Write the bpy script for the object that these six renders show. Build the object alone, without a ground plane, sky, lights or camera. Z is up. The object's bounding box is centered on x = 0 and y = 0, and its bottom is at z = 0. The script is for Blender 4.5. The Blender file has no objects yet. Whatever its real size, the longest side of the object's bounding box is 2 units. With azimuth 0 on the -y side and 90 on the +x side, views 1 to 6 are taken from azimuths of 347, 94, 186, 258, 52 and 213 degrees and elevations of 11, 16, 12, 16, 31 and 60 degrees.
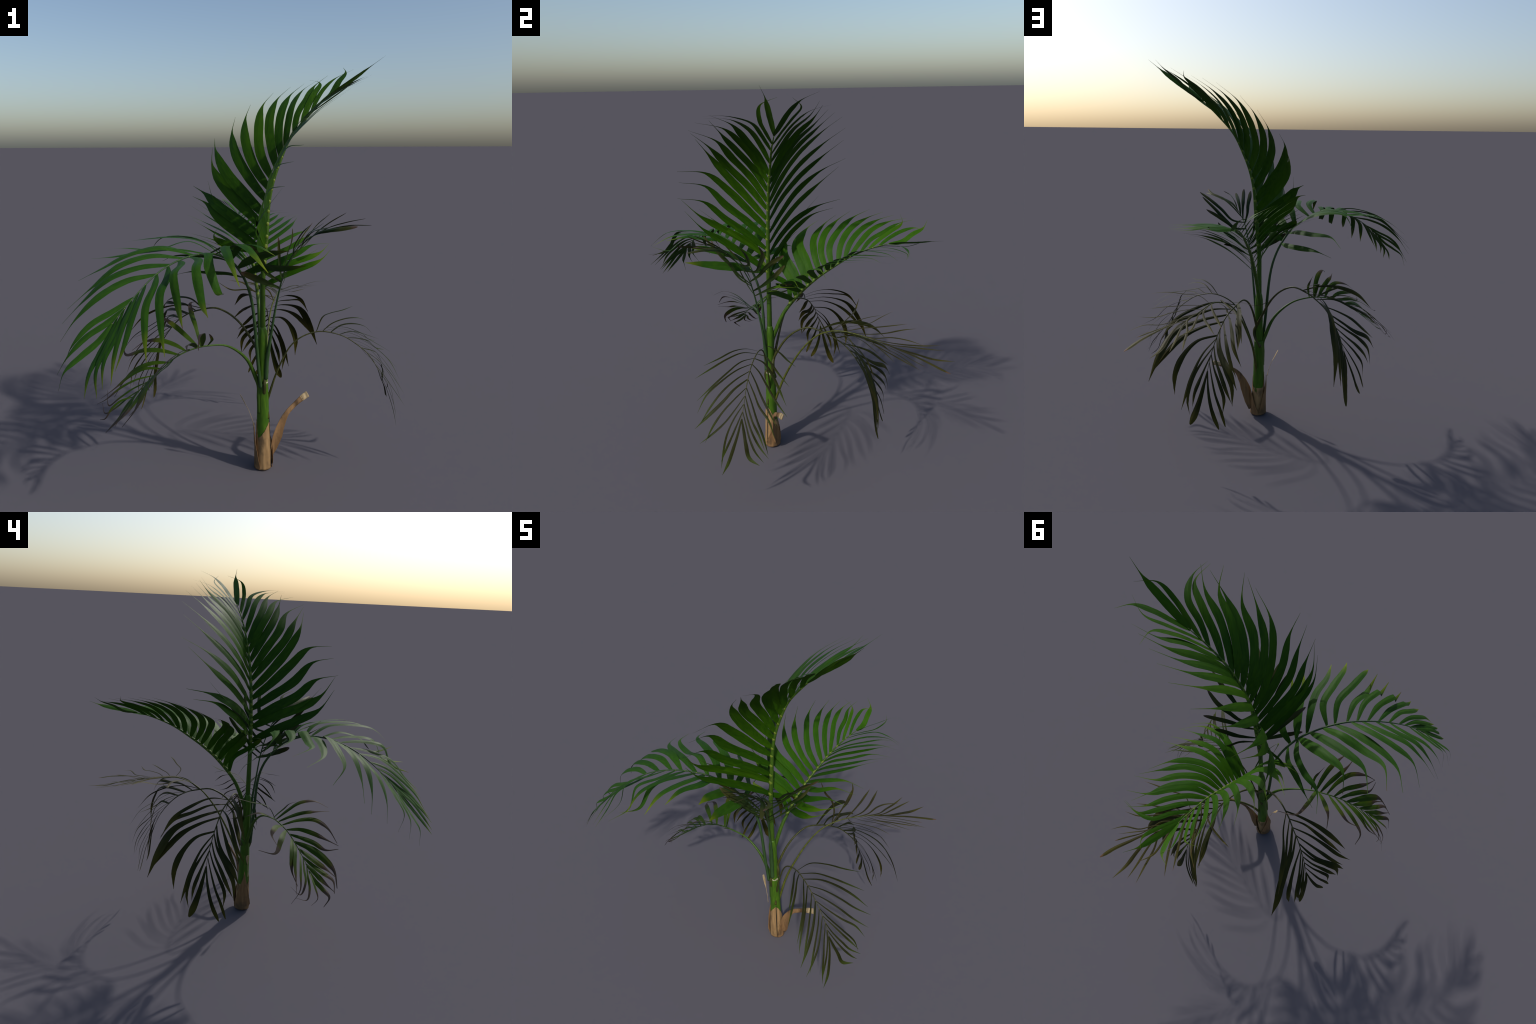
import bpy, math, random
from mathutils import Vector, Matrix, noise

# =====================================================================
# A young feather palm: a short sheathed stem and nine pinnate fronds.
# Every frond is a stem curve (petiole + rachis) carrying leaflets.
# A leaflet is a ribbon: (place on the rachis 0..1, length, width, then
# compass heading and pitch in degrees for each quarter of its length).
# =====================================================================
UPRIGHT_STEM = [(0.11, -0.071, 0.986), (0.127, -0.071, 1.18), (0.137, -0.068, 1.316), (0.158, -0.064, 1.42), (0.195, -0.058, 1.519), (0.247, -0.046, 1.624), (0.331, -0.033, 1.718), (0.409, -0.014, 1.794)]
UPRIGHT_LEAFLETS = [
    (0.982, 0.375, 0.036, -4, 36, -5, 34, -5, 35, -15, 35),
    (0.900, 0.393, 0.024, -16, 35, -15, 36, 6, 42, 53, 19),
    (0.842, 0.440, 0.030, -30, 45, -24, 33, -65, 16, -91, 1),
    (0.739, 0.491, 0.036, -32, 52, -26, 38, -38, 23, -88, 4),
    (0.654, 0.505, 0.040, -44, 56, -35, 42, -24, 32, -46, 21),
    (0.596, 0.542, 0.042, -60, 60, -42, 44, -32, 31, -64, 13),
    (0.529, 0.559, 0.045, -71, 59, -46, 44, -27, 35, -20, 31),
    (0.446, 0.588, 0.047, -83, 58, -58, 46, -32, 39, -61, 22),
    (0.388, 0.598, 0.047, -92, 52, -70, 46, -41, 42, -36, 32),
    (0.311, 0.605, 0.048, -99, 48, -77, 49, -52, 48, -23, 37),
    (0.256, 0.576, 0.049, -106, 42, -93, 45, -74, 39, -79, 5),
    (0.193, 0.571, 0.049, -110, 37, -101, 36, -81, 45, -76, 11),
    (0.138, 0.571, 0.050, -112, 33, -108, 30, -86, 40, -79, 10),
    (0.103, 0.580, 0.052, -115, 31, -109, 23, -91, 29, -62, 44),
    (0.048, 0.571, 0.049, -111, 30, -109, 27, -99, 29, -70, 48),
    (0.982, 0.349, 0.036, 24, 33, 39, 43, 43, 33, 77, 23),
    (0.890, 0.377, 0.024, 47, 45, 41, 39, 29, 32, -24, 24),
    (0.810, 0.415, 0.032, 49, 49, 47, 42, 54, 32, 103, 14),
    (0.747, 0.453, 0.036, 59, 53, 42, 42, 51, 33, 24, 32),
    (0.644, 0.516, 0.040, 63, 59, 59, 49, 47, 35, 22, 29),
    (0.586, 0.529, 0.043, 86, 62, 65, 51, 53, 37, 32, 31),
    (0.516, 0.569, 0.045, 103, 63, 78, 52, 58, 39, 39, 31),
    (0.441, 0.605, 0.047, 124, 58, 81, 54, 68, 41, 49, 31),
    (0.376, 0.599, 0.047, 133, 51, 102, 51, 78, 41, 64, 34),
    (0.301, 0.596, 0.048, 138, 48, 116, 46, 89, 41, 70, 37),
    (0.221, 0.610, 0.052, 142, 43, 133, 42, 103, 38, 83, 27),
    (0.163, 0.594, 0.052, 143, 41, 133, 39, 110, 39, 81, 41),
    (0.115, 0.563, 0.052, 147, 36, 139, 30, 116, 25, 108, 13),
    (0.068, 0.543, 0.049, 146, 39, 142, 32, 119, 32, 114, 12),
    (0.115, 0.461, 0.024, 146, 36, 144, 33, 125, 31, 101, 47),
    (0.100, 0.469, 0.024, -114, 32, -110, 26, -109, 31, -73, 40),
    (0.020, 0.409, 0.035, 135, 58, 174, 15, 150, 24, 44, 40),
]
SPREADING_STEM = [(0.102, -0.051, 0.668), (0.11, 0.01, 0.817), (0.115, 0.101, 0.936), (0.115, 0.186, 1.017), (0.118, 0.273, 1.082), (0.122, 0.361, 1.14), (0.124, 0.463, 1.185), (0.129, 0.56, 1.213)]
SPREADING_LEAFLETS = [
    (0.992, 0.280, 0.030, 74, 9, 73, 6, 71, 9, 57, 10),
    (0.922, 0.306, 0.020, 64, 6, 62, 8, 82, 20, 129, 5),
    (0.872, 0.357, 0.021, 48, 18, 53, 5, 9, -3, -10, -3),
    (0.777, 0.391, 0.025, 49, 25, 53, 9, 42, -4, -9, -2),
    (0.712, 0.391, 0.028, 41, 30, 49, 13, 56, 4, 36, -2),
    (0.669, 0.418, 0.031, 28, 37, 44, 14, 47, 3, 21, -4),
    (0.619, 0.427, 0.033, 21, 36, 44, 15, 57, 6, 61, 3),
    (0.561, 0.445, 0.035, 12, 39, 36, 18, 51, 10, 23, 3),
    (0.524, 0.451, 0.036, -1, 37, 26, 22, 49, 12, 49, 6),
    (0.471, 0.447, 0.037, -9, 36, 22, 26, 45, 17, 61, 8),
    (0.429, 0.434, 0.038, -21, 33, 3, 27, 21, 14, 13, -4),
    (0.378, 0.438, 0.040, -26, 31, -11, 24, 23, 20, 18, -2),
    (0.326, 0.455, 0.041, -30, 29, -24, 24, 19, 19, 14, -1),
    (0.288, 0.480, 0.043, -35, 30, -29, 21, 6, 15, 47, 12),
    (0.228, 0.466, 0.040, -30, 30, -26, 26, -7, 22, 43, 17),
    (0.992, 0.278, 0.030, 99, 8, 111, 30, 118, 21, 151, 26),
    (0.915, 0.293, 0.020, 117, 30, 112, 23, 102, 12, 53, -4),
    (0.840, 0.324, 0.022, 118, 34, 118, 27, 126, 23, -179, 26),
    (0.784, 0.354, 0.024, 126, 40, 113, 24, 121, 21, 98, 13),
    (0.704, 0.400, 0.029, 127, 44, 127, 35, 113, 19, 97, 10),
    (0.662, 0.405, 0.031, 147, 53, 132, 36, 118, 22, 104, 14),
    (0.609, 0.435, 0.034, 164, 56, 142, 40, 121, 24, 109, 16),
    (0.559, 0.462, 0.035, -169, 56, 145, 40, 131, 28, 116, 19),
    (0.514, 0.457, 0.036, -155, 52, 166, 42, 140, 28, 128, 23),
    (0.464, 0.452, 0.037, -152, 52, -177, 40, 149, 29, 132, 24),
    (0.404, 0.473, 0.043, -147, 51, -155, 40, 161, 26, 140, 17),
    (0.351, 0.453, 0.043, -148, 52, -157, 41, 169, 30, 136, 22),
    (0.301, 0.443, 0.043, -138, 52, -143, 39, -179, 27, 169, 17),
    (0.248, 0.422, 0.041, -145, 58, -140, 45, -178, 33, -178, 22),
    (0.301, 0.356, 0.020, -139, 54, -137, 44, -163, 35, 151, 30),
    (0.286, 0.383, 0.020, -32, 31, -29, 24, -23, 25, 33, 13),
    (0.201, 0.412, 0.029, -152, 71, -96, 34, -135, 41, 97, 0),
]
ARCHING_STEM = [(0.08, -0.099, 0.553), (0.045, -0.118, 0.879), (-0.03, -0.193, 1.051), (-0.124, -0.276, 1.132), (-0.217, -0.361, 1.16), (-0.311, -0.436, 1.156), (-0.404, -0.514, 1.124), (-0.492, -0.593, 1.061), (-0.574, -0.659, 0.986)]
ARCHING_LEAFLETS = [
    (0.333, 0.521, 0.048, 158, 35, 170, 10, 167, -5, 128, -12),
    (0.396, 0.528, 0.046, 167, 27, -180, -12, 168, 2, 125, -8),
    (0.459, 0.525, 0.044, 176, 11, 175, -3, 164, -10, 131, -10),
    (0.541, 0.523, 0.042, 171, 15, -179, -9, 180, -26, 138, -26),
    (0.602, 0.512, 0.040, 177, 7, -169, -13, -177, -37, 172, -41),
    (0.679, 0.485, 0.038, -179, -2, -171, -17, 178, -41, 163, -46),
    (0.757, 0.444, 0.035, -179, -9, -165, -24, -175, -42, 167, -54),
    (0.226, 0.411, 0.058, -28, 22, -73, 9, -73, 10, -59, 12),
    (0.258, 0.372, 0.055, -61, 32, -64, 22, -72, 16, -61, 10),
    (0.313, 0.453, 0.042, -69, 44, -73, 10, -90, 6, -74, -9),
    (0.416, 0.483, 0.040, -47, 25, -85, 7, -87, -5, -74, -25),
    (0.456, 0.493, 0.039, -67, 23, -97, 5, -93, -9, -81, -38),
    (0.519, 0.458, 0.037, -79, 12, -96, -16, -78, -41, -88, 12),
    (0.574, 0.487, 0.036, -80, 5, -102, -7, -82, -57, -88, -10),
    (0.632, 0.461, 0.035, -92, 4, -110, -8, -82, -59, -88, -24),
    (0.692, 0.464, 0.033, -97, -9, -109, -19, -93, -48, -87, -42),
    (0.754, 0.418, 0.030, -99, -11, -114, -30, -97, -44, -90, -46),
    (0.815, 0.379, 0.028, -107, -17, -114, -34, -112, -42, -127, -54),
    (0.852, 0.379, 0.026, -113, -24, -119, -39, -112, -45, -101, -48),
    (0.892, 0.353, 0.024, -115, -34, -119, -36, -123, -41, -95, -49),
    (0.932, 0.341, 0.025, -119, -37, -122, -37, -124, -47, -87, -52),
    (0.970, 0.303, 0.027, -125, -42, -131, -43, -127, -44, -106, -51),
    (1.000, 0.295, 0.028, -153, -44, -162, -34, -164, -38, 164, -70),
    (0.211, 0.382, 0.034, 122, 2, 148, -1, 146, -2, 151, -14),
    (0.266, 0.459, 0.036, 118, 12, 142, 1, 154, -2, 122, -21),
    (0.276, 0.488, 0.053, 148, 39, 162, 22, 167, -2, 127, -41),
    (0.880, 0.354, 0.028, -168, -28, -171, -27, -162, -44, 131, -56),
    (0.925, 0.340, 0.028, -161, -34, -169, -29, -166, -43, 155, -57),
]
FRONT_STEM = [(0.125, -0.091, 0.58), (0.141, -0.104, 0.707), (0.155, -0.123, 0.824), (0.171, -0.142, 0.932), (0.189, -0.168, 1.029), (0.222, -0.213, 1.123), (0.28, -0.271, 1.202)]
FRONT_LEAFLETS = [
    (0.554, 0.294, 0.024, 53, 33, 54, 39, 39, 38, 55, 48),
    (0.649, 0.339, 0.024, 48, 35, 46, 45, 42, 35, 38, 31),
    (0.762, 0.343, 0.024, 54, 10, 25, 43, 19, 47, -10, 40),
    (0.822, 0.331, 0.024, 40, 16, 0, 45, -10, 37, -17, 30),
    (0.875, 0.343, 0.020, -26, 41, -32, 30, -22, 17, -59, 13),
    (0.937, 0.315, 0.024, -41, 35, -24, 19, -39, 11, -42, 2),
    (0.962, 0.287, 0.026, -68, 30, -66, 16, -62, 12, -45, 10),
    (0.902, 0.241, 0.024, -71, 48, -71, 31, -73, 16, -73, 13),
    (0.850, 0.295, 0.024, -78, 42, -83, 36, -82, 24, -82, 24),
    (0.807, 0.294, 0.024, -99, 47, -85, 40, -89, 30, -86, 23),
    (0.627, 0.353, 0.024, -103, 36, -93, 53, -91, 45, -101, 48),
    (0.569, 0.339, 0.030, -164, 33, -133, 46, -125, 37, -123, 33),
    (0.519, 0.264, 0.030, -148, 23, -151, 26, -153, 25, -151, 25),
    (0.504, 0.255, 0.016, 52, 31, 59, 30, 71, 22, 62, 15),
    (0.604, 0.332, 0.024, -113, 27, -112, 50, -108, 42, -108, 58),
]
SLENDER_STEM = [(0.132, -0.071, 0.361), (0.181, -0.081, 0.515), (0.252, -0.094, 0.649), (0.361, -0.111, 0.705), (0.475, -0.134, 0.69), (0.562, -0.15, 0.638), (0.631, -0.159, 0.572), (0.672, -0.17, 0.501)]
SLENDER_LEAFLETS = [
    (0.424, 0.343, 0.011, -48, 26, -44, 10, -48, -9, -50, -8),
    (0.466, 0.369, 0.011, -49, 20, -47, -2, -52, -15, -54, -18),
    (0.514, 0.376, 0.011, -41, 8, -42, -16, -51, -28, -56, -33),
    (0.566, 0.379, 0.011, -45, 0, -48, -17, -54, -31, -53, -56),
    (0.627, 0.352, 0.011, -45, -9, -49, -25, -54, -43, -57, -52),
    (0.687, 0.346, 0.017, -45, -15, -54, -36, -63, -37, -70, -41),
    (0.752, 0.325, 0.011, -47, -26, -54, -36, -58, -50, -64, -62),
    (0.807, 0.309, 0.011, -52, -44, -55, -42, -68, -38, -74, -35),
    (0.867, 0.332, 0.011, -48, -44, -46, -57, -52, -75, -44, -79),
    (0.925, 0.261, 0.011, -39, -53, -49, -59, -62, -63, -70, -67),
    (0.987, 0.290, 0.017, -30, -63, -46, -66, -59, -68, -86, -65),
    (0.434, 0.356, 0.011, 47, 37, 42, 1, 29, -2, 28, 3),
    (0.469, 0.357, 0.011, 35, 14, 20, 6, 27, -9, 39, -21),
    (0.516, 0.371, 0.014, 35, 9, 26, -6, 25, -20, 32, -38),
    (0.569, 0.361, 0.011, 29, -3, 28, -18, 38, -33, 38, -23),
    (0.624, 0.340, 0.011, 24, -14, 23, -21, 37, -38, 28, -22),
    (0.689, 0.324, 0.011, 30, -33, 24, -22, 42, -30, 33, -51),
    (0.749, 0.337, 0.011, 30, -44, 24, -34, 33, -44, 63, -74),
    (0.807, 0.269, 0.011, 20, -33, 26, -39, 48, -51, 35, -45),
    (0.867, 0.278, 0.011, 25, -52, 31, -45, 56, -54, 52, -34),
    (0.930, 0.254, 0.011, 28, -53, 26, -47, 39, -46, 74, -49),
    (0.987, 0.243, 0.020, 25, -63, 23, -61, 41, -67, 62, -19),
]
WITHERED_STEM = [(0.084, -0.073, 0.458), (0.026, -0.091, 0.587), (-0.066, -0.117, 0.67), (-0.166, -0.156, 0.696), (-0.247, -0.182, 0.694), (-0.318, -0.208, 0.675), (-0.385, -0.235, 0.636), (-0.453, -0.259, 0.59), (-0.514, -0.281, 0.537)]
WITHERED_LEAFLETS = [
    (0.383, 0.160, 0.014, -75, 39, -83, 38, -117, 48, -106, 24),
    (0.421, 0.321, 0.028, -93, 41, -101, 37, -106, 10, -101, -24),
    (0.461, 0.285, 0.028, -108, 30, -112, 24, -107, 10, -95, 2),
    (0.521, 0.357, 0.028, -104, 22, -118, 11, -140, -16, -148, -41),
    (0.591, 0.294, 0.028, -115, 10, -131, -2, -125, -15, -109, -23),
    (0.647, 0.274, 0.028, -121, -7, -130, -8, -129, -20, -91, 2),
    (0.724, 0.344, 0.040, -130, -8, -126, -25, -127, -43, -177, -51),
    (0.789, 0.237, 0.034, -128, -24, -128, -26, -116, -31, -136, -26),
    (0.860, 0.259, 0.028, -128, -30, -128, -25, -132, -25, 172, -44),
    (0.922, 0.199, 0.028, -141, -28, -129, -36, -135, -31, -127, -32),
    (0.982, 0.218, 0.028, -151, -39, -130, -37, -147, -31, 124, -44),
    (0.429, 0.409, 0.024, 108, 58, 93, 17, 83, 15, 14, -14),
    (0.446, 0.301, 0.028, 138, 33, 134, 29, 130, 19, 115, -5),
    (0.539, 0.281, 0.028, 146, 22, 150, 10, 156, -9, -164, -27),
    (0.599, 0.352, 0.028, 157, 11, 156, -4, 149, -20, 96, 16),
    (0.687, 0.309, 0.028, 167, -2, 166, -23, 169, -44, -153, -52),
    (0.747, 0.318, 0.020, 165, -1, 165, -28, 173, -40, 170, -37),
    (0.812, 0.324, 0.014, 169, -13, 168, -28, 165, -40, 130, -32),
    (0.870, 0.286, 0.013, 171, -25, 175, -34, 142, -37, 93, 41),
    (0.937, 0.253, 0.013, 173, -33, 178, -38, 152, -32, 101, 19),
    (0.995, 0.201, 0.014, 179, -12, -172, -34, -168, -54, 123, -26),
]
DROOPING_STEM = [(0.132, -0.053, 0.526), (0.024, -0.006, 0.728), (-0.081, 0.04, 0.809), (-0.171, 0.09, 0.796), (-0.23, 0.13, 0.766), (-0.275, 0.155, 0.729), (-0.316, 0.181, 0.674), (-0.353, 0.205, 0.605), (-0.379, 0.222, 0.53)]
DROOPING_LEAFLETS = [
    (0.348, 0.479, 0.019, 115, 14, 123, -6, 114, -24, 113, -54),
    (0.406, 0.422, 0.021, 116, 7, 118, -9, 110, -13, 109, -50),
    (0.481, 0.573, 0.042, 117, -3, 105, -20, 105, -55, 82, -69),
    (0.576, 0.433, 0.032, 112, -7, 101, -24, 102, -43, 101, -53),
    (0.719, 0.406, 0.032, 104, -11, 106, -43, 109, -66, 168, -88),
    (0.744, 0.399, 0.022, 118, -42, 115, -60, 108, -70, 100, -74),
    (0.812, 0.371, 0.022, 118, -47, 108, -59, 109, -74, -121, -83),
    (0.875, 0.273, 0.020, 119, -61, 117, -63, 115, -67, 113, -82),
    (1.000, 0.282, 0.036, 127, -71, 100, -75, 95, -72, 97, -67),
    (0.338, 0.410, 0.027, -179, 16, -178, -2, -179, -21, -171, -46),
    (0.401, 0.344, 0.022, -166, -7, 180, -16, -176, -30, 178, -23),
    (0.481, 0.392, 0.021, -174, 1, -173, -23, -174, -29, -150, -44),
    (0.571, 0.346, 0.021, -176, -20, -173, -28, -165, -42, -151, -44),
    (0.664, 0.354, 0.028, 179, -32, -166, -36, -153, -29, -139, -56),
    (0.737, 0.372, 0.025, -173, -35, -155, -36, -148, -48, -165, -81),
    (0.805, 0.307, 0.021, -170, -42, -157, -41, -151, -48, -128, -59),
    (0.872, 0.304, 0.019, -163, -46, -150, -49, -146, -57, 116, -86),
    (0.932, 0.319, 0.016, -163, -56, -155, -59, -135, -62, -128, -68),
    (0.995, 0.288, 0.022, -176, -68, -161, -68, -138, -68, -128, -60),
]
BROWNED_STEM = [(0.122, -0.041, 0.293), (0.132, 0.006, 0.429), (0.16, 0.065, 0.558), (0.189, 0.131, 0.666), (0.225, 0.208, 0.746), (0.279, 0.307, 0.787), (0.327, 0.434, 0.776), (0.382, 0.561, 0.751)]
BROWNED_LEAFLETS = [
    (0.642, 0.354, 0.013, 127, 18, 146, 9, 161, -1, 159, 29),
    (0.682, 0.386, 0.013, 125, 1, 109, 1, 116, 17, 136, 1),
    (0.642, 0.331, 0.013, 97, 27, 113, 8, 117, 3, 122, -6),
    (0.739, 0.364, 0.014, 101, 8, 111, -4, 114, -4, 114, -4),
    (0.767, 0.384, 0.014, 87, -3, 107, -3, 115, 0, 119, -7),
    (0.815, 0.337, 0.013, 83, -8, 97, 0, 88, -9, 59, -6),
    (0.857, 0.394, 0.013, 71, -5, 104, -14, 98, -7, 101, -4),
    (0.897, 0.354, 0.013, 73, -10, 90, -6, 94, -8, 92, -7),
    (0.925, 0.378, 0.022, 63, -9, 81, -13, 85, -15, 80, -2),
    (0.945, 0.361, 0.022, 47, -2, 56, -7, 55, -11, 60, -16),
    (0.932, 0.275, 0.008, 33, -1, 53, -11, 44, -9, 47, -8),
    (0.900, 0.328, 0.008, 31, -6, 44, -6, 23, 3, 40, -13),
    (0.862, 0.324, 0.008, 30, -9, 60, -18, 40, -5, 39, -4),
    (0.822, 0.315, 0.008, 21, 2, 36, -2, 31, -9, 15, 3),
    (0.782, 0.286, 0.008, 14, 6, 28, 3, 22, 0, 25, -3),
    (0.754, 0.324, 0.008, -31, 21, 15, 10, 13, 8, 10, -5),
]

# ------------------------------------------------------------------ helpers
def spline(points, t):
    """Catmull-Rom through points, t in 0..1 over evenly counted spans."""
    n = len(points) - 1
    x = min(max(t * n, 0.0), n - 1e-9)
    i = int(x)
    u = x - i
    q = [2 * points[0] - points[1]] + list(points) + [2 * points[-1] - points[-2]]
    a, b, c, d = q[i], q[i + 1], q[i + 2], q[i + 3]
    return 0.5 * (2 * b + (c - a) * u + (2 * a - 5 * b + 4 * c - d) * u * u
                  + (3 * b - a - 3 * c + d) * u ** 3)


def lerp_table(table, x):
    for (x0, y0), (x1, y1) in zip(table, table[1:]):
        if x <= x1:
            return y0 + (y1 - y0) * max(0.0, (x - x0)) / (x1 - x0)
    return table[-1][1]


def compass(heading, pitch):
    h, p = math.radians(heading), math.radians(pitch)
    return Vector((math.cos(p) * math.cos(h), math.cos(p) * math.sin(h), math.sin(p)))


def new_object(name, verts, faces, mats, parent=None, smooth=True, face_mat=None):
    mesh = bpy.data.meshes.new(name)
    mesh.from_pydata([tuple(v) for v in verts], [], faces)
    for m in (mats if isinstance(mats, (list, tuple)) else [mats]):
        mesh.materials.append(m)
    if smooth:
        mesh.polygons.foreach_set("use_smooth", [True] * len(mesh.polygons))
    if face_mat:
        mesh.polygons.foreach_set("material_index", face_mat)
    mesh.update()
    ob = bpy.data.objects.new(name, mesh)
    bpy.context.scene.collection.objects.link(ob)
    if parent:
        ob.parent = parent
    return ob


def grid_faces(rows, cols, closed=False, offset=0):
    f = []
    for r in range(rows - 1):
        for c in range(cols if closed else cols - 1):
            d = (c + 1) % cols
            f.append((offset + r * cols + c, offset + r * cols + d,
                      offset + (r + 1) * cols + d, offset + (r + 1) * cols + c))
    return f


# ---------------------------------------------------------------- materials
class Nodes:
    def __init__(self, name):
        self.mat = bpy.data.materials.new(name)
        self.mat.use_nodes = True
        self.nt = self.mat.node_tree
        self.bsdf = self.nt.nodes["Principled BSDF"]
        self.coord = self.nt.nodes.new("ShaderNodeTexCoord")

    def link(self, a, b):
        self.nt.links.new(a, b)

    def noise(self, coord, scale, stretch=(1, 1, 1), detail=3.0, rough=0.55):
        m = self.nt.nodes.new("ShaderNodeMapping")
        m.inputs["Scale"].default_value = stretch
        n = self.nt.nodes.new("ShaderNodeTexNoise")
        n.inputs["Scale"].default_value = scale
        n.inputs["Detail"].default_value = detail
        n.inputs["Roughness"].default_value = rough
        self.link(self.coord.outputs[coord], m.inputs["Vector"])
        self.link(m.outputs["Vector"], n.inputs["Vector"])
        return n.outputs["Fac"]

    def axis(self, coord, axis):
        s = self.nt.nodes.new("ShaderNodeSeparateXYZ")
        self.link(self.coord.outputs[coord], s.inputs[0])
        return s.outputs[axis]

    def math(self, op, a, b=0.0, clamp=False):
        n = self.nt.nodes.new("ShaderNodeMath")
        n.operation = op
        n.use_clamp = clamp
        for i, v in enumerate((a, b)):
            if isinstance(v, (int, float)):
                n.inputs[i].default_value = v
            else:
                self.link(v, n.inputs[i])
        return n.outputs[0]

    def ramp(self, fac, lo, hi):
        n = self.nt.nodes.new("ShaderNodeMapRange")
        n.interpolation_type = "SMOOTHSTEP"
        n.inputs["From Min"].default_value = lo
        n.inputs["From Max"].default_value = hi
        self.link(fac, n.inputs["Value"])
        return n.outputs["Result"]

    def mix(self, fac, a, b):
        n = self.nt.nodes.new("ShaderNodeMix")
        n.data_type = "RGBA"
        for sock, v in ((n.inputs["Factor"], fac), (n.inputs["A"], a), (n.inputs["B"], b)):
            if isinstance(v, (int, float)):
                sock.default_value = v
            elif isinstance(v, tuple):
                sock.default_value = (*v, 1.0)
            else:
                self.link(v, sock)
        return n.outputs["Result"]

    def finish(self, colour, rough, bump=None, strength=0.2, distance=0.002, spec=0.5):
        self.link(colour, self.bsdf.inputs["Base Color"])
        if isinstance(rough, (int, float)):
            self.bsdf.inputs["Roughness"].default_value = rough
        else:
            self.link(rough, self.bsdf.inputs["Roughness"])
        self.bsdf.inputs["Specular IOR Level"].default_value = spec
        if bump is not None:
            b = self.nt.nodes.new("ShaderNodeBump")
            b.inputs["Strength"].default_value = strength
            b.inputs["Distance"].default_value = distance
            self.link(bump, b.inputs["Height"])
            self.link(b.outputs["Normal"], self.bsdf.inputs["Normal"])
        return self.mat


def leaf_material(name, dark, light, pale_tip, pale_from, dry=None, dry_from=0.9,
                  dry_soft=0.06, rough=0.55, blotch=0.0, spec=0.09):
    """Blade colour runs lengthwise: Generated X is base (0) to tip (1)."""
    k = Nodes(name)
    info = k.nt.nodes.new("ShaderNodeObjectInfo")
    along = k.axis("Generated", "X")
    streak = k.noise("Object", 1.0, (9, 160, 160), 3.0)
    cloud = k.noise("Object", 14.0, (1, 2.5, 2.5), 2.0)
    tone = k.math("ADD", k.math("MULTIPLY", streak, 0.55), k.math("MULTIPLY", cloud, 0.35))
    tone = k.math("ADD", tone, k.math("MULTIPLY", info.outputs["Random"], 0.25))
    col = k.mix(k.ramp(tone, 0.3, 0.85), dark, light)
    # place along the blade, shifted a little per leaflet and by cloudy noise
    place = k.math("ADD", along, k.math("MULTIPLY", k.math("SUBTRACT", info.outputs["Random"], 0.5), 0.10))
    place = k.math("ADD", place, k.math("MULTIPLY", k.math("SUBTRACT", cloud, 0.5), 0.16))
    col = k.mix(k.ramp(place, pale_from, pale_from + 0.28), col, pale_tip)
    if blotch:
        spot = k.noise("Object", 60.0, (1, 1, 1), 4.0)
        col = k.mix(k.math("MULTIPLY", k.ramp(spot, 0.62, 0.72), blotch), col, dry or pale_tip)
    if dry:
        col = k.mix(k.ramp(place, dry_from, dry_from + dry_soft), col, dry)
    return k.finish(col, rough, streak, 0.25, 0.0015, spec)


def bark_material(name, a, b, c, rough=0.75, fibre=(60, 60, 6), spec=0.3):
    k = Nodes(name)
    fib = k.noise("Object", 1.0, fibre, 5.0, 0.6)
    cloud = k.noise("Object", 18.0, (1, 1, 0.7), 3.0)
    col = k.mix(k.ramp(fib, 0.35, 0.7), a, b)
    col = k.mix(k.ramp(cloud, 0.5, 0.72), col, c)
    return k.finish(col, rough, fib, 0.5, 0.003, spec)


def stalk_material(name, a, b, c, rough=0.45, patch=0.66):
    k = Nodes(name)
    fib = k.noise("Object", 1.0, (120, 120, 14), 4.0, 0.6)
    cloud = k.noise("Object", 22.0, (1, 1, 0.8), 3.0)
    col = k.mix(k.ramp(fib, 0.35, 0.7), a, b)
    col = k.mix(k.ramp(cloud, patch, patch + 0.1), col, c)
    return k.finish(col, rough, fib, 0.2, 0.002, 0.22)


BROWN = (0.105, 0.058, 0.024)
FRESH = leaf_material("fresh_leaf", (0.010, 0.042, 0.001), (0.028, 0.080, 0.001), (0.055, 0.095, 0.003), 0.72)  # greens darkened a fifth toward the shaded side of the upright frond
BRIGHT = leaf_material("bright_leaf", (0.014, 0.058, 0.001), (0.030, 0.092, 0.002), (0.062, 0.105, 0.004), 0.66)
ARCH = leaf_material("arching_leaf", (0.011, 0.044, 0.003), (0.024, 0.072, 0.005), (0.110, 0.145, 0.008), 0.72,
                     BROWN, 1.0, 0.05)
ARCH_PLAIN = leaf_material("arching_leaf_plain", (0.014, 0.050, 0.004), (0.028, 0.082, 0.007), (0.045, 0.095, 0.010), 0.70,
                           BROWN, 0.97, 0.05)
DUSKY = leaf_material("dusky_leaf", (0.011, 0.023, 0.005), (0.021, 0.037, 0.008), (0.038, 0.042, 0.011), 0.55,
                      (0.075, 0.050, 0.032), 0.93, 0.05)
OLIVE = leaf_material("olive_leaf", (0.011, 0.014, 0.002), (0.024, 0.026, 0.004), (0.050, 0.044, 0.006), 0.62,
                      (0.080, 0.055, 0.020), 0.985, 0.03, rough=0.55)
SLIM = leaf_material("slender_leaf", (0.010, 0.012, 0.003), (0.020, 0.022, 0.004), (0.026, 0.038, 0.005), 0.62, rough=0.55)
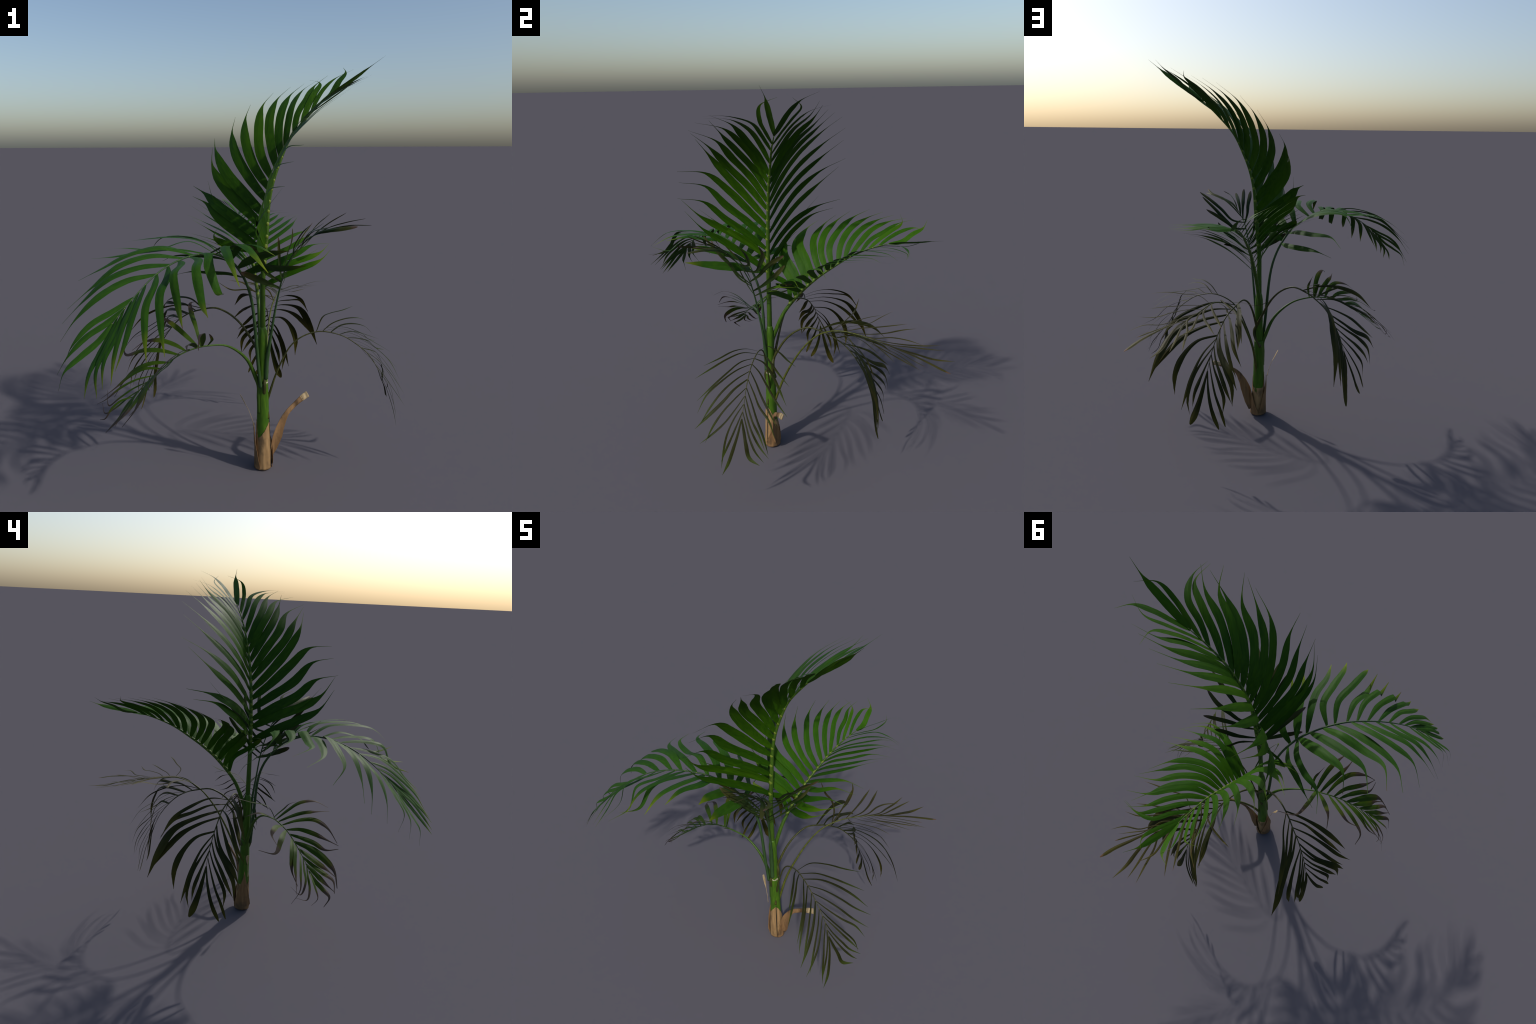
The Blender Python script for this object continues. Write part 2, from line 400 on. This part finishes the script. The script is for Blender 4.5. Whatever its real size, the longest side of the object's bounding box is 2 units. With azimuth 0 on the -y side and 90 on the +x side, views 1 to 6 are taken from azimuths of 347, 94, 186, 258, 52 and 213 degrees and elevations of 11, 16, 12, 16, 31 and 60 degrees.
SCORCHED = leaf_material("scorched_leaf", (0.018, 0.044, 0.002), (0.036, 0.070, 0.004), (0.055, 0.056, 0.007), 0.42,
                         (0.055, 0.038, 0.026), 0.62, 0.06, blotch=0.25)
TAN = leaf_material("browned_leaf", (0.021, 0.019, 0.004), (0.037, 0.033, 0.007), (0.050, 0.044, 0.008), 0.55,
                    (0.110, 0.060, 0.032), 0.95, 0.04, rough=0.55)

STALK_GREEN = stalk_material("green_stalk", (0.030, 0.072, 0.006), (0.050, 0.105, 0.009), (0.070, 0.095, 0.020))
STALK_DARK = stalk_material("dark_stalk", (0.022, 0.052, 0.016), (0.034, 0.074, 0.022), (0.055, 0.060, 0.030))
STALK_OLIVE = stalk_material("olive_stalk", (0.026, 0.030, 0.008), (0.060, 0.062, 0.012), (0.090, 0.075, 0.030))
STALK_TAN = stalk_material("tan_stalk", (0.050, 0.060, 0.010), (0.090, 0.100, 0.014), (0.130, 0.090, 0.045))
NODE_YELLOW = stalk_material("yellow_node", (0.100, 0.150, 0.016), (0.150, 0.190, 0.025), (0.120, 0.120, 0.030))
NODE_TAN = stalk_material("tan_node", (0.080, 0.070, 0.030), (0.120, 0.095, 0.045), (0.140, 0.110, 0.060))
SHAFT = stalk_material("crownshaft", (0.034, 0.088, 0.006), (0.060, 0.135, 0.008), (0.075, 0.110, 0.018), patch=0.62)
BARK = bark_material("dry_bark", (0.215, 0.130, 0.055), (0.330, 0.205, 0.090), (0.120, 0.075, 0.036))
HUSK = bark_material("dry_husk", (0.150, 0.082, 0.034), (0.235, 0.132, 0.055), (0.090, 0.055, 0.027))
CUT = bark_material("cut_end", (0.340, 0.250, 0.130), (0.460, 0.350, 0.200), (0.230, 0.150, 0.075))
SCAR = bark_material("pale_scar", (0.260, 0.230, 0.150), (0.420, 0.400, 0.280), (0.170, 0.130, 0.080))
DARK = bark_material("dark_slit", (0.004, 0.005, 0.003), (0.006, 0.007, 0.004), (0.004, 0.004, 0.003), 0.9)

# ----------------------------------------------------------------- leaflets
# half-width along the blade, as a share of the widest place
LANCE = [(0, .36), (.05, .62), (.12, .84), (.25, .97), (.40, 1), (.56, .97), (.64, .84), (.70, .58), (.76, .28), (.83, .10), (1, .02)]
THREAD = [(0, .30), (.07, .62), (.18, .90), (.34, 1), (.52, .96), (.63, .78), (.72, .46), (.80, .18), (.88, .08), (1, .04)]
STRAP = [(0, .25), (.08, .55), (.20, .85), (.40, 1), (.60, .96), (.76, .72), (.86, .42), (.93, .20), (1, .04)]
BLUNT = [(0, .25), (.15, .50), (.40, .85), (.65, 1), (.82, .92), (.92, .70), (.97, .45), (1, .18)]
SPOON = [(0, .26), (.18, .42), (.36, .62), (.55, .95), (.68, 1), (.80, .78), (.90, .38), (.96, .16), (1, .05)]
SLIVER = [(0, .35), (.20, .62), (.45, .85), (.66, 1), (.80, .80), (.92, .34), (1, .05)]
WITHER = [(0, .28), (.12, .62), (.32, .95), (.50, 1), (.64, .82), (.74, .45), (.84, .22), (1, .10)]
TORN = [(0, .26), (.20, .45), (.45, .72), (.70, .95), (.86, 1), (.94, .75), (1, .25)]

ROWS, ACROSS = 26, 7


def leaflet_mesh(name, spine, width, side, profile, mat, fold, rng, twist=0.0, roll0=0.0):
    """Ribbon blade folded along its midrib; returns mesh and its world matrix."""
    chord = (spine[-1] - spine[0])
    length = sum((b - a).length for a, b in zip(spine, spine[1:]))
    pts = [spline(spine, i / (ROWS - 1)) for i in range(ROWS)]
    tang = []
    for i in range(ROWS):
        tang.append((pts[min(i + 1, ROWS - 1)] - pts[max(i - 1, 0)]).normalized())
    w = (side - side.dot(tang[0]) * tang[0]).normalized()
    frames = []
    for i in range(ROWS):
        w = (w - w.dot(tang[i]) * tang[i]).normalized()
        frames.append(w.copy())
    phase = rng.uniform(0, 50)
    verts = []
    for i in range(ROWS):
        s = i / (ROWS - 1)
        half = 0.5 * width * lerp_table(profile, s)
        half *= 1.0 + 0.10 * noise.noise(Vector((phase, s * 7, 0)))
        roll = roll0 + twist * s + 0.10 * noise.noise(Vector((phase, s * 2.0, 9)))
        wd = frames[i] * math.cos(roll) + tang[i].cross(frames[i]) * math.sin(roll)
        nd = tang[i].cross(wd)
        if nd.z < 0:
            nd = -nd
        for j in range(ACROSS):
            u = 2 * j / (ACROSS - 1) - 1
            dip = -fold * (abs(u) - 0.35 * u * u) * half
            ripple = 0.05 * half * noise.noise(Vector((phase + u * 2, s * 16, 3)))
            verts.append(pts[i] + wd * (u * half) + nd * (dip + ripple))
    x = chord.normalized()
    z = frames[ROWS // 3].cross(x)
    z = z.normalized()
    y = z.cross(x)
    frame = Matrix((x, y, z)).transposed().to_4x4()
    frame.translation = spine[0]
    inv = frame.inverted()
    local = [inv @ v for v in verts]
    mesh = bpy.data.meshes.new(name)
    mesh.from_pydata([tuple(v) for v in local], [], grid_faces(ROWS, ACROSS))
    mesh.polygons.foreach_set("use_smooth", [True] * len(mesh.polygons))
    mesh.materials.append(mat)
    mesh.update()
    return mesh, frame


# ------------------------------------------------------------------- fronds
def tube(path, radius, sides=10, flat=1.0, up=Vector((0, 0, 1)), groove=0.0):
    """Vertices and faces of a tube along sampled points, radius per point."""
    n = len(path)
    verts = []
    w = None
    for i in range(n):
        t = (path[min(i + 1, n - 1)] - path[max(i - 1, 0)]).normalized()
        if w is None:
            w = t.cross(up if abs(t.dot(up)) < 0.95 else Vector((1, 0, 0))).normalized()
        w = (w - w.dot(t) * t).normalized()
        b = t.cross(w)
        for k in range(sides):
            a = 2 * math.pi * k / sides
            r = radius[i]
            verts.append(path[i] + w * (r * math.cos(a)) + b * (r * flat * math.sin(a)))
    faces = grid_faces(n, sides, True)
    faces.append(tuple(range(sides))[::-1])
    faces.append(tuple((n - 1) * sides + k for k in range(sides)))
    return verts, faces


def ellipsoid(centre, axis, length, radius, seg=8, rings=6):
    axis = axis.normalized()
    w = axis.orthogonal().normalized()
    b = axis.cross(w)
    verts, faces = [], []
    for i in range(rings + 1):
        th = math.pi * i / rings
        for k in range(seg):
            a = 2 * math.pi * k / seg
            verts.append(centre - axis * (length * math.cos(th))
                         + (w * math.cos(a) + b * math.sin(a)) * (radius * max(0.02, math.sin(th))))
    return verts, grid_faces(rings + 1, seg, True)


def build_frond(name, plant, root, stem, leaflets, radii, profile, leaf_mats, stalk_mat, node_mat,
                fold=0.35, node_size=1.0, seed=1, lateral=0.0, tip_profile=None, twist=0.0, banded=False, roll=((0, 0), (0, 0))):
    """lateral: compass heading across the frond; blades lie in its plane."""
    rng = random.Random(seed)
    stem = [Vector(p) for p in stem]
    root = [Vector(p) for p in root]
    steps = 60
    path = []
    if root:
        joined = root + stem
        first = len(root) / (len(joined) - 1)
        path = [spline(joined, first * i / 16) for i in range(16)]
    n_root = len(path)
    path += [spline(stem, i / (steps - 1)) for i in range(steps)]
    dist = [0.0]
    for a, b in zip(path, path[1:]):
        dist.append(dist[-1] + (b - a).length)
    rad = [lerp_table(radii, d / dist[-1]) for d in dist]
    verts, faces = tube(path, rad)
    origin = path[0].copy()
    frond = new_object(name, [v - origin for v in verts], faces, stalk_mat, plant)
    frond.location = origin
    node_v, node_f = [], []
    for i, spec in enumerate(leaflets):
        t, length, width = spec[:3]
        base = spline(stem, t)
        spine = [base]
        for q in range(4):
            spine.append(spine[-1] + compass(spec[3 + 2 * q], spec[4 + 2 * q]) * (length / 4))
        along = (spline(stem, min(t + 0.02, 1.0)) - spline(stem, max(t - 0.02, 0.0))).normalized()
        sideways = compass(lateral, 0)
        sideways = (sideways - sideways.dot(along) * along).normalized()
        head = (spine[2] - spine[0]).normalized()
        near = 0 if head.dot(sideways) > 0 else 1   # which side of the rachis
        prof = profile[near] if isinstance(profile, tuple) else profile
        if tip_profile and t > 0.93:
            prof = tip_profile
        mat = leaf_mats[near] if isinstance(leaf_mats, tuple) else leaf_mats
        in_plane = head.dot(sideways) * along - head.dot(along) * sideways
        if in_plane.dot(along) < 0:
            in_plane = -in_plane
        # leaflets that run on with the rachis lie flat across the frond,
        # the others keep one edge turned along the rachis
        flat = min(1.0, max(0.0, (abs(head.dot(along)) - 0.88) / 0.08))
        across = (along - along.dot(head) * head).normalized().lerp(in_plane.normalized(), flat)
        mesh, frame = leaflet_mesh("leaflet", spine, width, across, prof, mat, fold, rng, twist, math.radians(roll[near][0] + roll[near][1] * t))
        leaf = bpy.data.objects.new("leaflet", mesh)
        bpy.context.scene.collection.objects.link(leaf)
        leaf.parent = frond
        leaf.matrix_basis = Matrix.Translation(-origin) @ frame
        j = n_root + int(t * (steps - 1))
        r = rad[min(j, len(rad) - 1)]
        out = (spine[1] - spine[0]).normalized()
        if banded:  # swollen yellow joint right round the rachis
            v, f = ellipsoid(base + out * r * 0.25 - origin, along + 0.25 * out, r * 1.15 + 0.001, r * 1.10)
        else:
            v, f = ellipsoid(base + out * r * 0.35 - origin, along + 0.35 * out, r * node_size + 0.002,
                             r * 0.75 * node_size + 0.0008)
        off = len(node_v)
        node_v += v
        node_f += [tuple(q + off for q in face) for face in f]
    nodes = new_object("leaflet_node", node_v, node_f, node_mat, frond)
    nodes["kind"] = "stuff"
    return frond


def copy_frond(frond, plant, matrix):
    """The same frond again, turned round the stem."""
    twin = frond.copy()
    bpy.context.scene.collection.objects.link(twin)
    twin.parent = plant
    for child in list(frond.children):
        c = child.copy()
        bpy.context.scene.collection.objects.link(c)
        c.parent = twin
        c.matrix_basis = child.matrix_basis.copy()
    twin.matrix_basis = matrix @ frond.matrix_basis
    return twin


plant = bpy.data.objects.new("palm_plant", None)
bpy.context.scene.collection.objects.link(plant)
plant["label"] = "young feather palm with arching green and browning fronds"
plant["category"] = "palm plant"
AXIS = Vector((0.112, -0.064, 0.0))
plant.location = (0, 0, 0)

build_frond("frond", plant, [(0.108, -0.069, 0.66), (0.109, -0.070, 0.82)], UPRIGHT_STEM, UPRIGHT_LEAFLETS,
            [(0, .0140), (.12, .0135), (.26, .0122), (.45, .0104), (.62, .0085), (.85, .0052), (.96, .0030), (1, .0014)],
            LANCE, FRESH, STALK_GREEN, NODE_YELLOW, 0.12, 1.5, 11, lateral=90, banded=True, roll=((12, 18), (-8, -28)))
build_frond("frond", plant, [(0.106, -0.066, 0.48), (0.104, -0.060, 0.57)], SPREADING_STEM, SPREADING_LEAFLETS,
            [(0, .0130), (.12, .0125), (.30, .0105), (.50, .0085), (.80, .0050), (.95, .0028), (1, .0012)],
            LANCE, BRIGHT, STALK_GREEN, NODE_YELLOW, 0.12, 1.4, 12, lateral=180, banded=True, roll=((12, 18), (-8, -28)))
build_frond("frond", plant, [(0.092, -0.094, 0.44)], ARCHING_STEM, ARCHING_LEAFLETS,
            [(0, .0085), (.15, .0085), (.40, .0062), (.65, .0044), (.85, .0028), (1, .0010)],
            (THREAD, STRAP), (ARCH_PLAIN, ARCH), STALK_DARK, NODE_YELLOW, 0.25, 0.8, 13, lateral=133, roll=((-12, 0), (8, 0)))
build_frond("frond", plant, [(0.120, -0.087, 0.48)], FRONT_STEM, FRONT_LEAFLETS,
            [(0, .0115), (.14, .0105), (.28, .0070), (.50, .0045), (.75, .0030), (1, .0012)],
            BLUNT, DUSKY, STALK_DARK, NODE_TAN, 0.35, 0.8, 14, lateral=40)
build_frond("frond", plant, [(0.133, -0.083, 0.27)], SLENDER_STEM, SLENDER_LEAFLETS,
            [(0, .0080), (.12, .0062), (.30, .0040), (.50, .0032), (.80, .0022), (1, .0010)],
            SLIVER, SLIM, STALK_OLIVE, NODE_TAN, 0.30, 0.9, 15, lateral=82)
build_frond("frond", plant, [(0.090, -0.078, 0.30), (0.088, -0.076, 0.38)], WITHERED_STEM, WITHERED_LEAFLETS,
            [(0, .0110), (.20, .0110), (.33, .0075), (.50, .0042), (.80, .0026), (1, .0010)],
            WITHER, SCORCHED, STALK_GREEN, NODE_YELLOW, 0.20, 0.7, 16, lateral=110)
drooping = build_frond("frond", plant, [(0.098, -0.044, 0.42)], DROOPING_STEM, DROOPING_LEAFLETS,
                       [(0, .0095), (.12, .0085), (.35, .0055), (.55, .0042), (.80, .0026), (1, .0010)],
                       SPOON, OLIVE, STALK_OLIVE, STALK_OLIVE, 0.35, 0.7, 17, lateral=60, tip_profile=TORN)
turn = Matrix(((0.19368, 0.98678, -0.00505, 0.14130), (-0.98622, 0.19339, -0.03504, 0.06509),
               (-0.03341, 0.01170, 1.00499, -0.06518), (0, 0, 0, 1)))
copy_frond(drooping, plant, turn)
build_frond("frond", plant, [(0.128, -0.052, 0.18)], BROWNED_STEM, BROWNED_LEAFLETS,
            [(0, .0080), (.30, .0060), (.55, .0042), (.80, .0026), (1, .0010)],
            SLIVER, TAN, STALK_TAN, STALK_OLIVE, 0.35, 0.7, 18, lateral=160, tip_profile=TORN)

# --------------------------------------------------------------------- stem
def turned(name, profile, lean, mat, sides=36, wobble=0.02, seed=3, parent=plant, facets=0.0):
    """Lathe round the leaning stem axis: profile of (height, radius)."""
    verts = []
    rows = []
    for (z0, r0), (z1, r1) in zip(profile, profile[1:]):
        m = max(2, int((z1 - z0) / 0.006))
        rows += [(z0 + (z1 - z0) * i / m, r0 + (r1 - r0) * i / m) for i in range(m)]
    rows.append(profile[-1])
    for z, r in rows:
        c = AXIS + lean * z
        for k in range(sides):
            a = 2 * math.pi * k / sides
            rr = r * (1 + wobble * noise.noise(Vector((math.cos(a) * 1.5 + seed, math.sin(a) * 1.5, z * 14)))
                      + facets * math.cos(5 * a) * max(0.0, 1 - z / 0.12))
            verts.append(Vector((c.x + rr * math.cos(a), c.y + rr * math.sin(a), z)))
    n = len(rows)
    faces = grid_faces(n, sides, True)
    faces.append(tuple(range(sides))[::-1])
    faces.append(tuple((n - 1) * sides + k for k in range(sides)))
    return new_object(name, verts, faces, mat, parent)


LEAN = Vector((-0.004, -0.007, 0))
turned("trunk", [(0.0, .024), (.006, .034), (.02, .0385), (.10, .0375), (.17, .0335)], LEAN, BARK, 40, 0.05, 5, facets=0.03)
shaft = turned("crownshaft", [(.10, .0345), (.18, .0325), (.26, .0305), (.34, .0290), (.42, .0272), (.455, .0262)],
               LEAN, SHAFT, 40, 0.03, 8)
turned("inner_sheath", [(.455, .0235), (.52, .0225), (.60, .0222), (.66, .0225), (.695, .0222), (.722, .0185), (.738, .0140)],
       LEAN, SHAFT, 36, 0.03, 10, shaft)


def wrap(name, mat, base_r, edge, z0=0.0, thick=0.0025, span=(0, 360), flare=0.0, taper=0.10, parent=plant, steps=72, rows=26):
    """A dry sheath wound round the stem; edge(angle) gives its top height."""
    verts = []
    a0, a1 = span
    outer = []
    for i in range(rows):
        f = i / (rows - 1)
        for k in range(steps + 1):
            deg = a0 + (a1 - a0) * k / steps
            a = math.radians(deg)
            z = z0 + (edge(deg) - z0) * f
            c = AXIS + LEAN * z
            r = base_r - taper * z * 0.35 + flare * f * f
            r *= 1 + 0.035 * noise.noise(Vector((math.cos(a) * 3, math.sin(a) * 3, z * 20 + base_r * 99)))
            outer.append((c, a, r, z))
    for t in (0.0, thick):
        for c, a, r, z in outer:
            verts.append(Vector((c.x + (r - t) * math.cos(a), c.y + (r - t) * math.sin(a), z)))
    cols = steps + 1
    n = rows * cols
    faces = grid_faces(rows, cols)
    faces += [tuple(q + n for q in f[::-1]) for f in grid_faces(rows, cols)]
    top = (rows - 1) * cols
    for k in range(steps):
        faces.append((top + k, top + k + 1, n + top + k + 1, n + top + k))
        faces.append((k + 1, k, n + k, n + k + 1))
    for i in range(rows - 1):
        faces.append((i * cols, (i + 1) * cols, n + (i + 1) * cols, n + i * cols))
        e = i * cols + steps
        faces.append((e + cols, e, n + e, n + e + cols))
    return new_object(name, verts, faces, mat, parent)


wrap("leaf_scar", SCAR, .0415, lambda d: 0.456 + 0.010 * abs(math.sin(math.radians(d + 37) * 2)), z0=0.446,
     span=(-92, 18), parent=shaft, rows=6)
EDGE = [(-180, .262), (-165, .205), (-150, .168), (-120, .185), (-90, .212), (-60, .238), (-37, .250), (-15, .240),
        (10, .212), (45, .165), (90, .132), (120, .150), (150, .178), (168, .215), (180, .262)]
wrap("dry_sheath", BARK, .0420, lambda d: lerp_table(EDGE, d) + 0.004 * noise.noise(Vector((d * 0.09, 4, 1))),
     z0=0.004, span=(-180, 180))
FLAP = [(100, .02), (120, .09), (150, .17), (178, .246), (190, .200), (215, .12), (240, .02)]
wrap("old_sheath", HUSK, .0465, lambda d: lerp_table(FLAP, d), z0=0.006, span=(104, 236), flare=0.008)
CUFF = [(-40, .02), (-20, .07), (10, .13), (30, .155), (55, .12), (80, .06), (100, .02)]
wrap("stub_cuff", HUSK, .0475, lambda d: lerp_table(CUFF, d), z0=0.006, span=(-34, 96), flare=0.006)


def blade(name, stations, mat, parent=plant, ring=14):
    """Thick strap through stations (centre, half width, half thickness, width direction, hollow)."""
    cent = [Vector(s[0]) for s in stations]
    rows = 40
    verts = []
    for i in range(rows):
        t = i / (rows - 1)
        x = t * (len(stations) - 1)
        k = min(int(x), len(stations) - 2)
        u = x - k
        p = spline(cent, t)
        tan = (spline(cent, min(t + .02, 1)) - spline(cent, max(t - .02, 0))).normalized()
        mixv = lambda idx: stations[k][idx] * (1 - u) + stations[k + 1][idx] * u
        wd = Vector(stations[k][3]).lerp(Vector(stations[k + 1][3]), u)
        wd = (wd - wd.dot(tan) * tan).normalized()
        nd = tan.cross(wd)
        hw, ht, hollow = mixv(1), mixv(2), mixv(4)
        for q in range(ring):
            a = 2 * math.pi * q / ring
            rough = 1 + 0.08 * noise.noise(Vector((t * 12, math.cos(a) * 2, math.sin(a) * 2)))
            verts.append(p + wd * (hw * math.cos(a) * rough)
                         + nd * (ht * math.sin(a) * rough - hollow * (math.cos(a) ** 2)))
    faces = grid_faces(rows, ring, True)
    faces.append(tuple(range(ring))[::-1])
    faces.append(tuple((rows - 1) * ring + q for q in range(ring)))
    return new_object(name, verts, faces, mat, parent)


stub = blade("leaf_stub", [
    ((0.150, -0.048, 0.035), .018, .003, (.5, .7, -.2), .006),
    ((0.166, -0.050, 0.090), .026, .003, (.7, .5, -.35), .009),
    ((0.184, -0.050, 0.150), .028, .003, (.85, .2, -.45), .010),
    ((0.208, -0.046, 0.212), .021, .004, (.85, .1, -.5), .008),
    ((0.240, -0.040, 0.264), .0125, .006, (.7, -.2, -.65), .004),
    ((0.290, -0.020, 0.298), .0115, .007, (.5, -.3, -.8), .002),
    ((0.335, -0.004, 0.321), .0145, .006, (.4, -.35, -.85), .001),
], HUSK)
blade("cut_end", [
    ((0.326, -0.007, 0.317), .0147, .0065, (.4, -.35, -.85), .001),
    ((0.345, 0.000, 0.325), .0160, .0065, (.4, -.35, -.85), .001),
    ((0.366, 0.008, 0.332), .0165, .0055, (.4, -.35, -.85), .000),
], CUT, stub)
blade("dry_tendril", [
    ((0.061, -0.083, 0.232), .0040, .0010, (.6, -.8, 0), 0),
    ((0.053, -0.080, 0.270), .0012, .0008, (.4, -.9, 0), 0),
    ((0.036, -0.074, 0.320), .0014, .0008, (.2, -.97, 0), 0),
    ((0.021, -0.069, 0.350), .0065, .0009, (.2, -.97, 0), 0),
    ((0.008, -0.065, 0.378), .0100, .0010, (.2, -.97, 0), 0),
    ((-0.003, -0.062, 0.400), .0060, .0008, (.2, -.97, 0), 0),
], CUT)
seam = math.radians(-37)
blade("sheath_seam", [((AXIS.x + r * math.cos(seam), AXIS.y + r * math.sin(seam), z), h, .0012,
                       (-math.sin(seam), math.cos(seam), 0), 0)
                      for z, r, h in ((.012, .0425, .0010), (.06, .0408, .0022), (.12, .0386, .0026), (.18, .0366, .0028),
                                      (.225, .0350, .0022), (.275, .0320, .0008))], DARK)
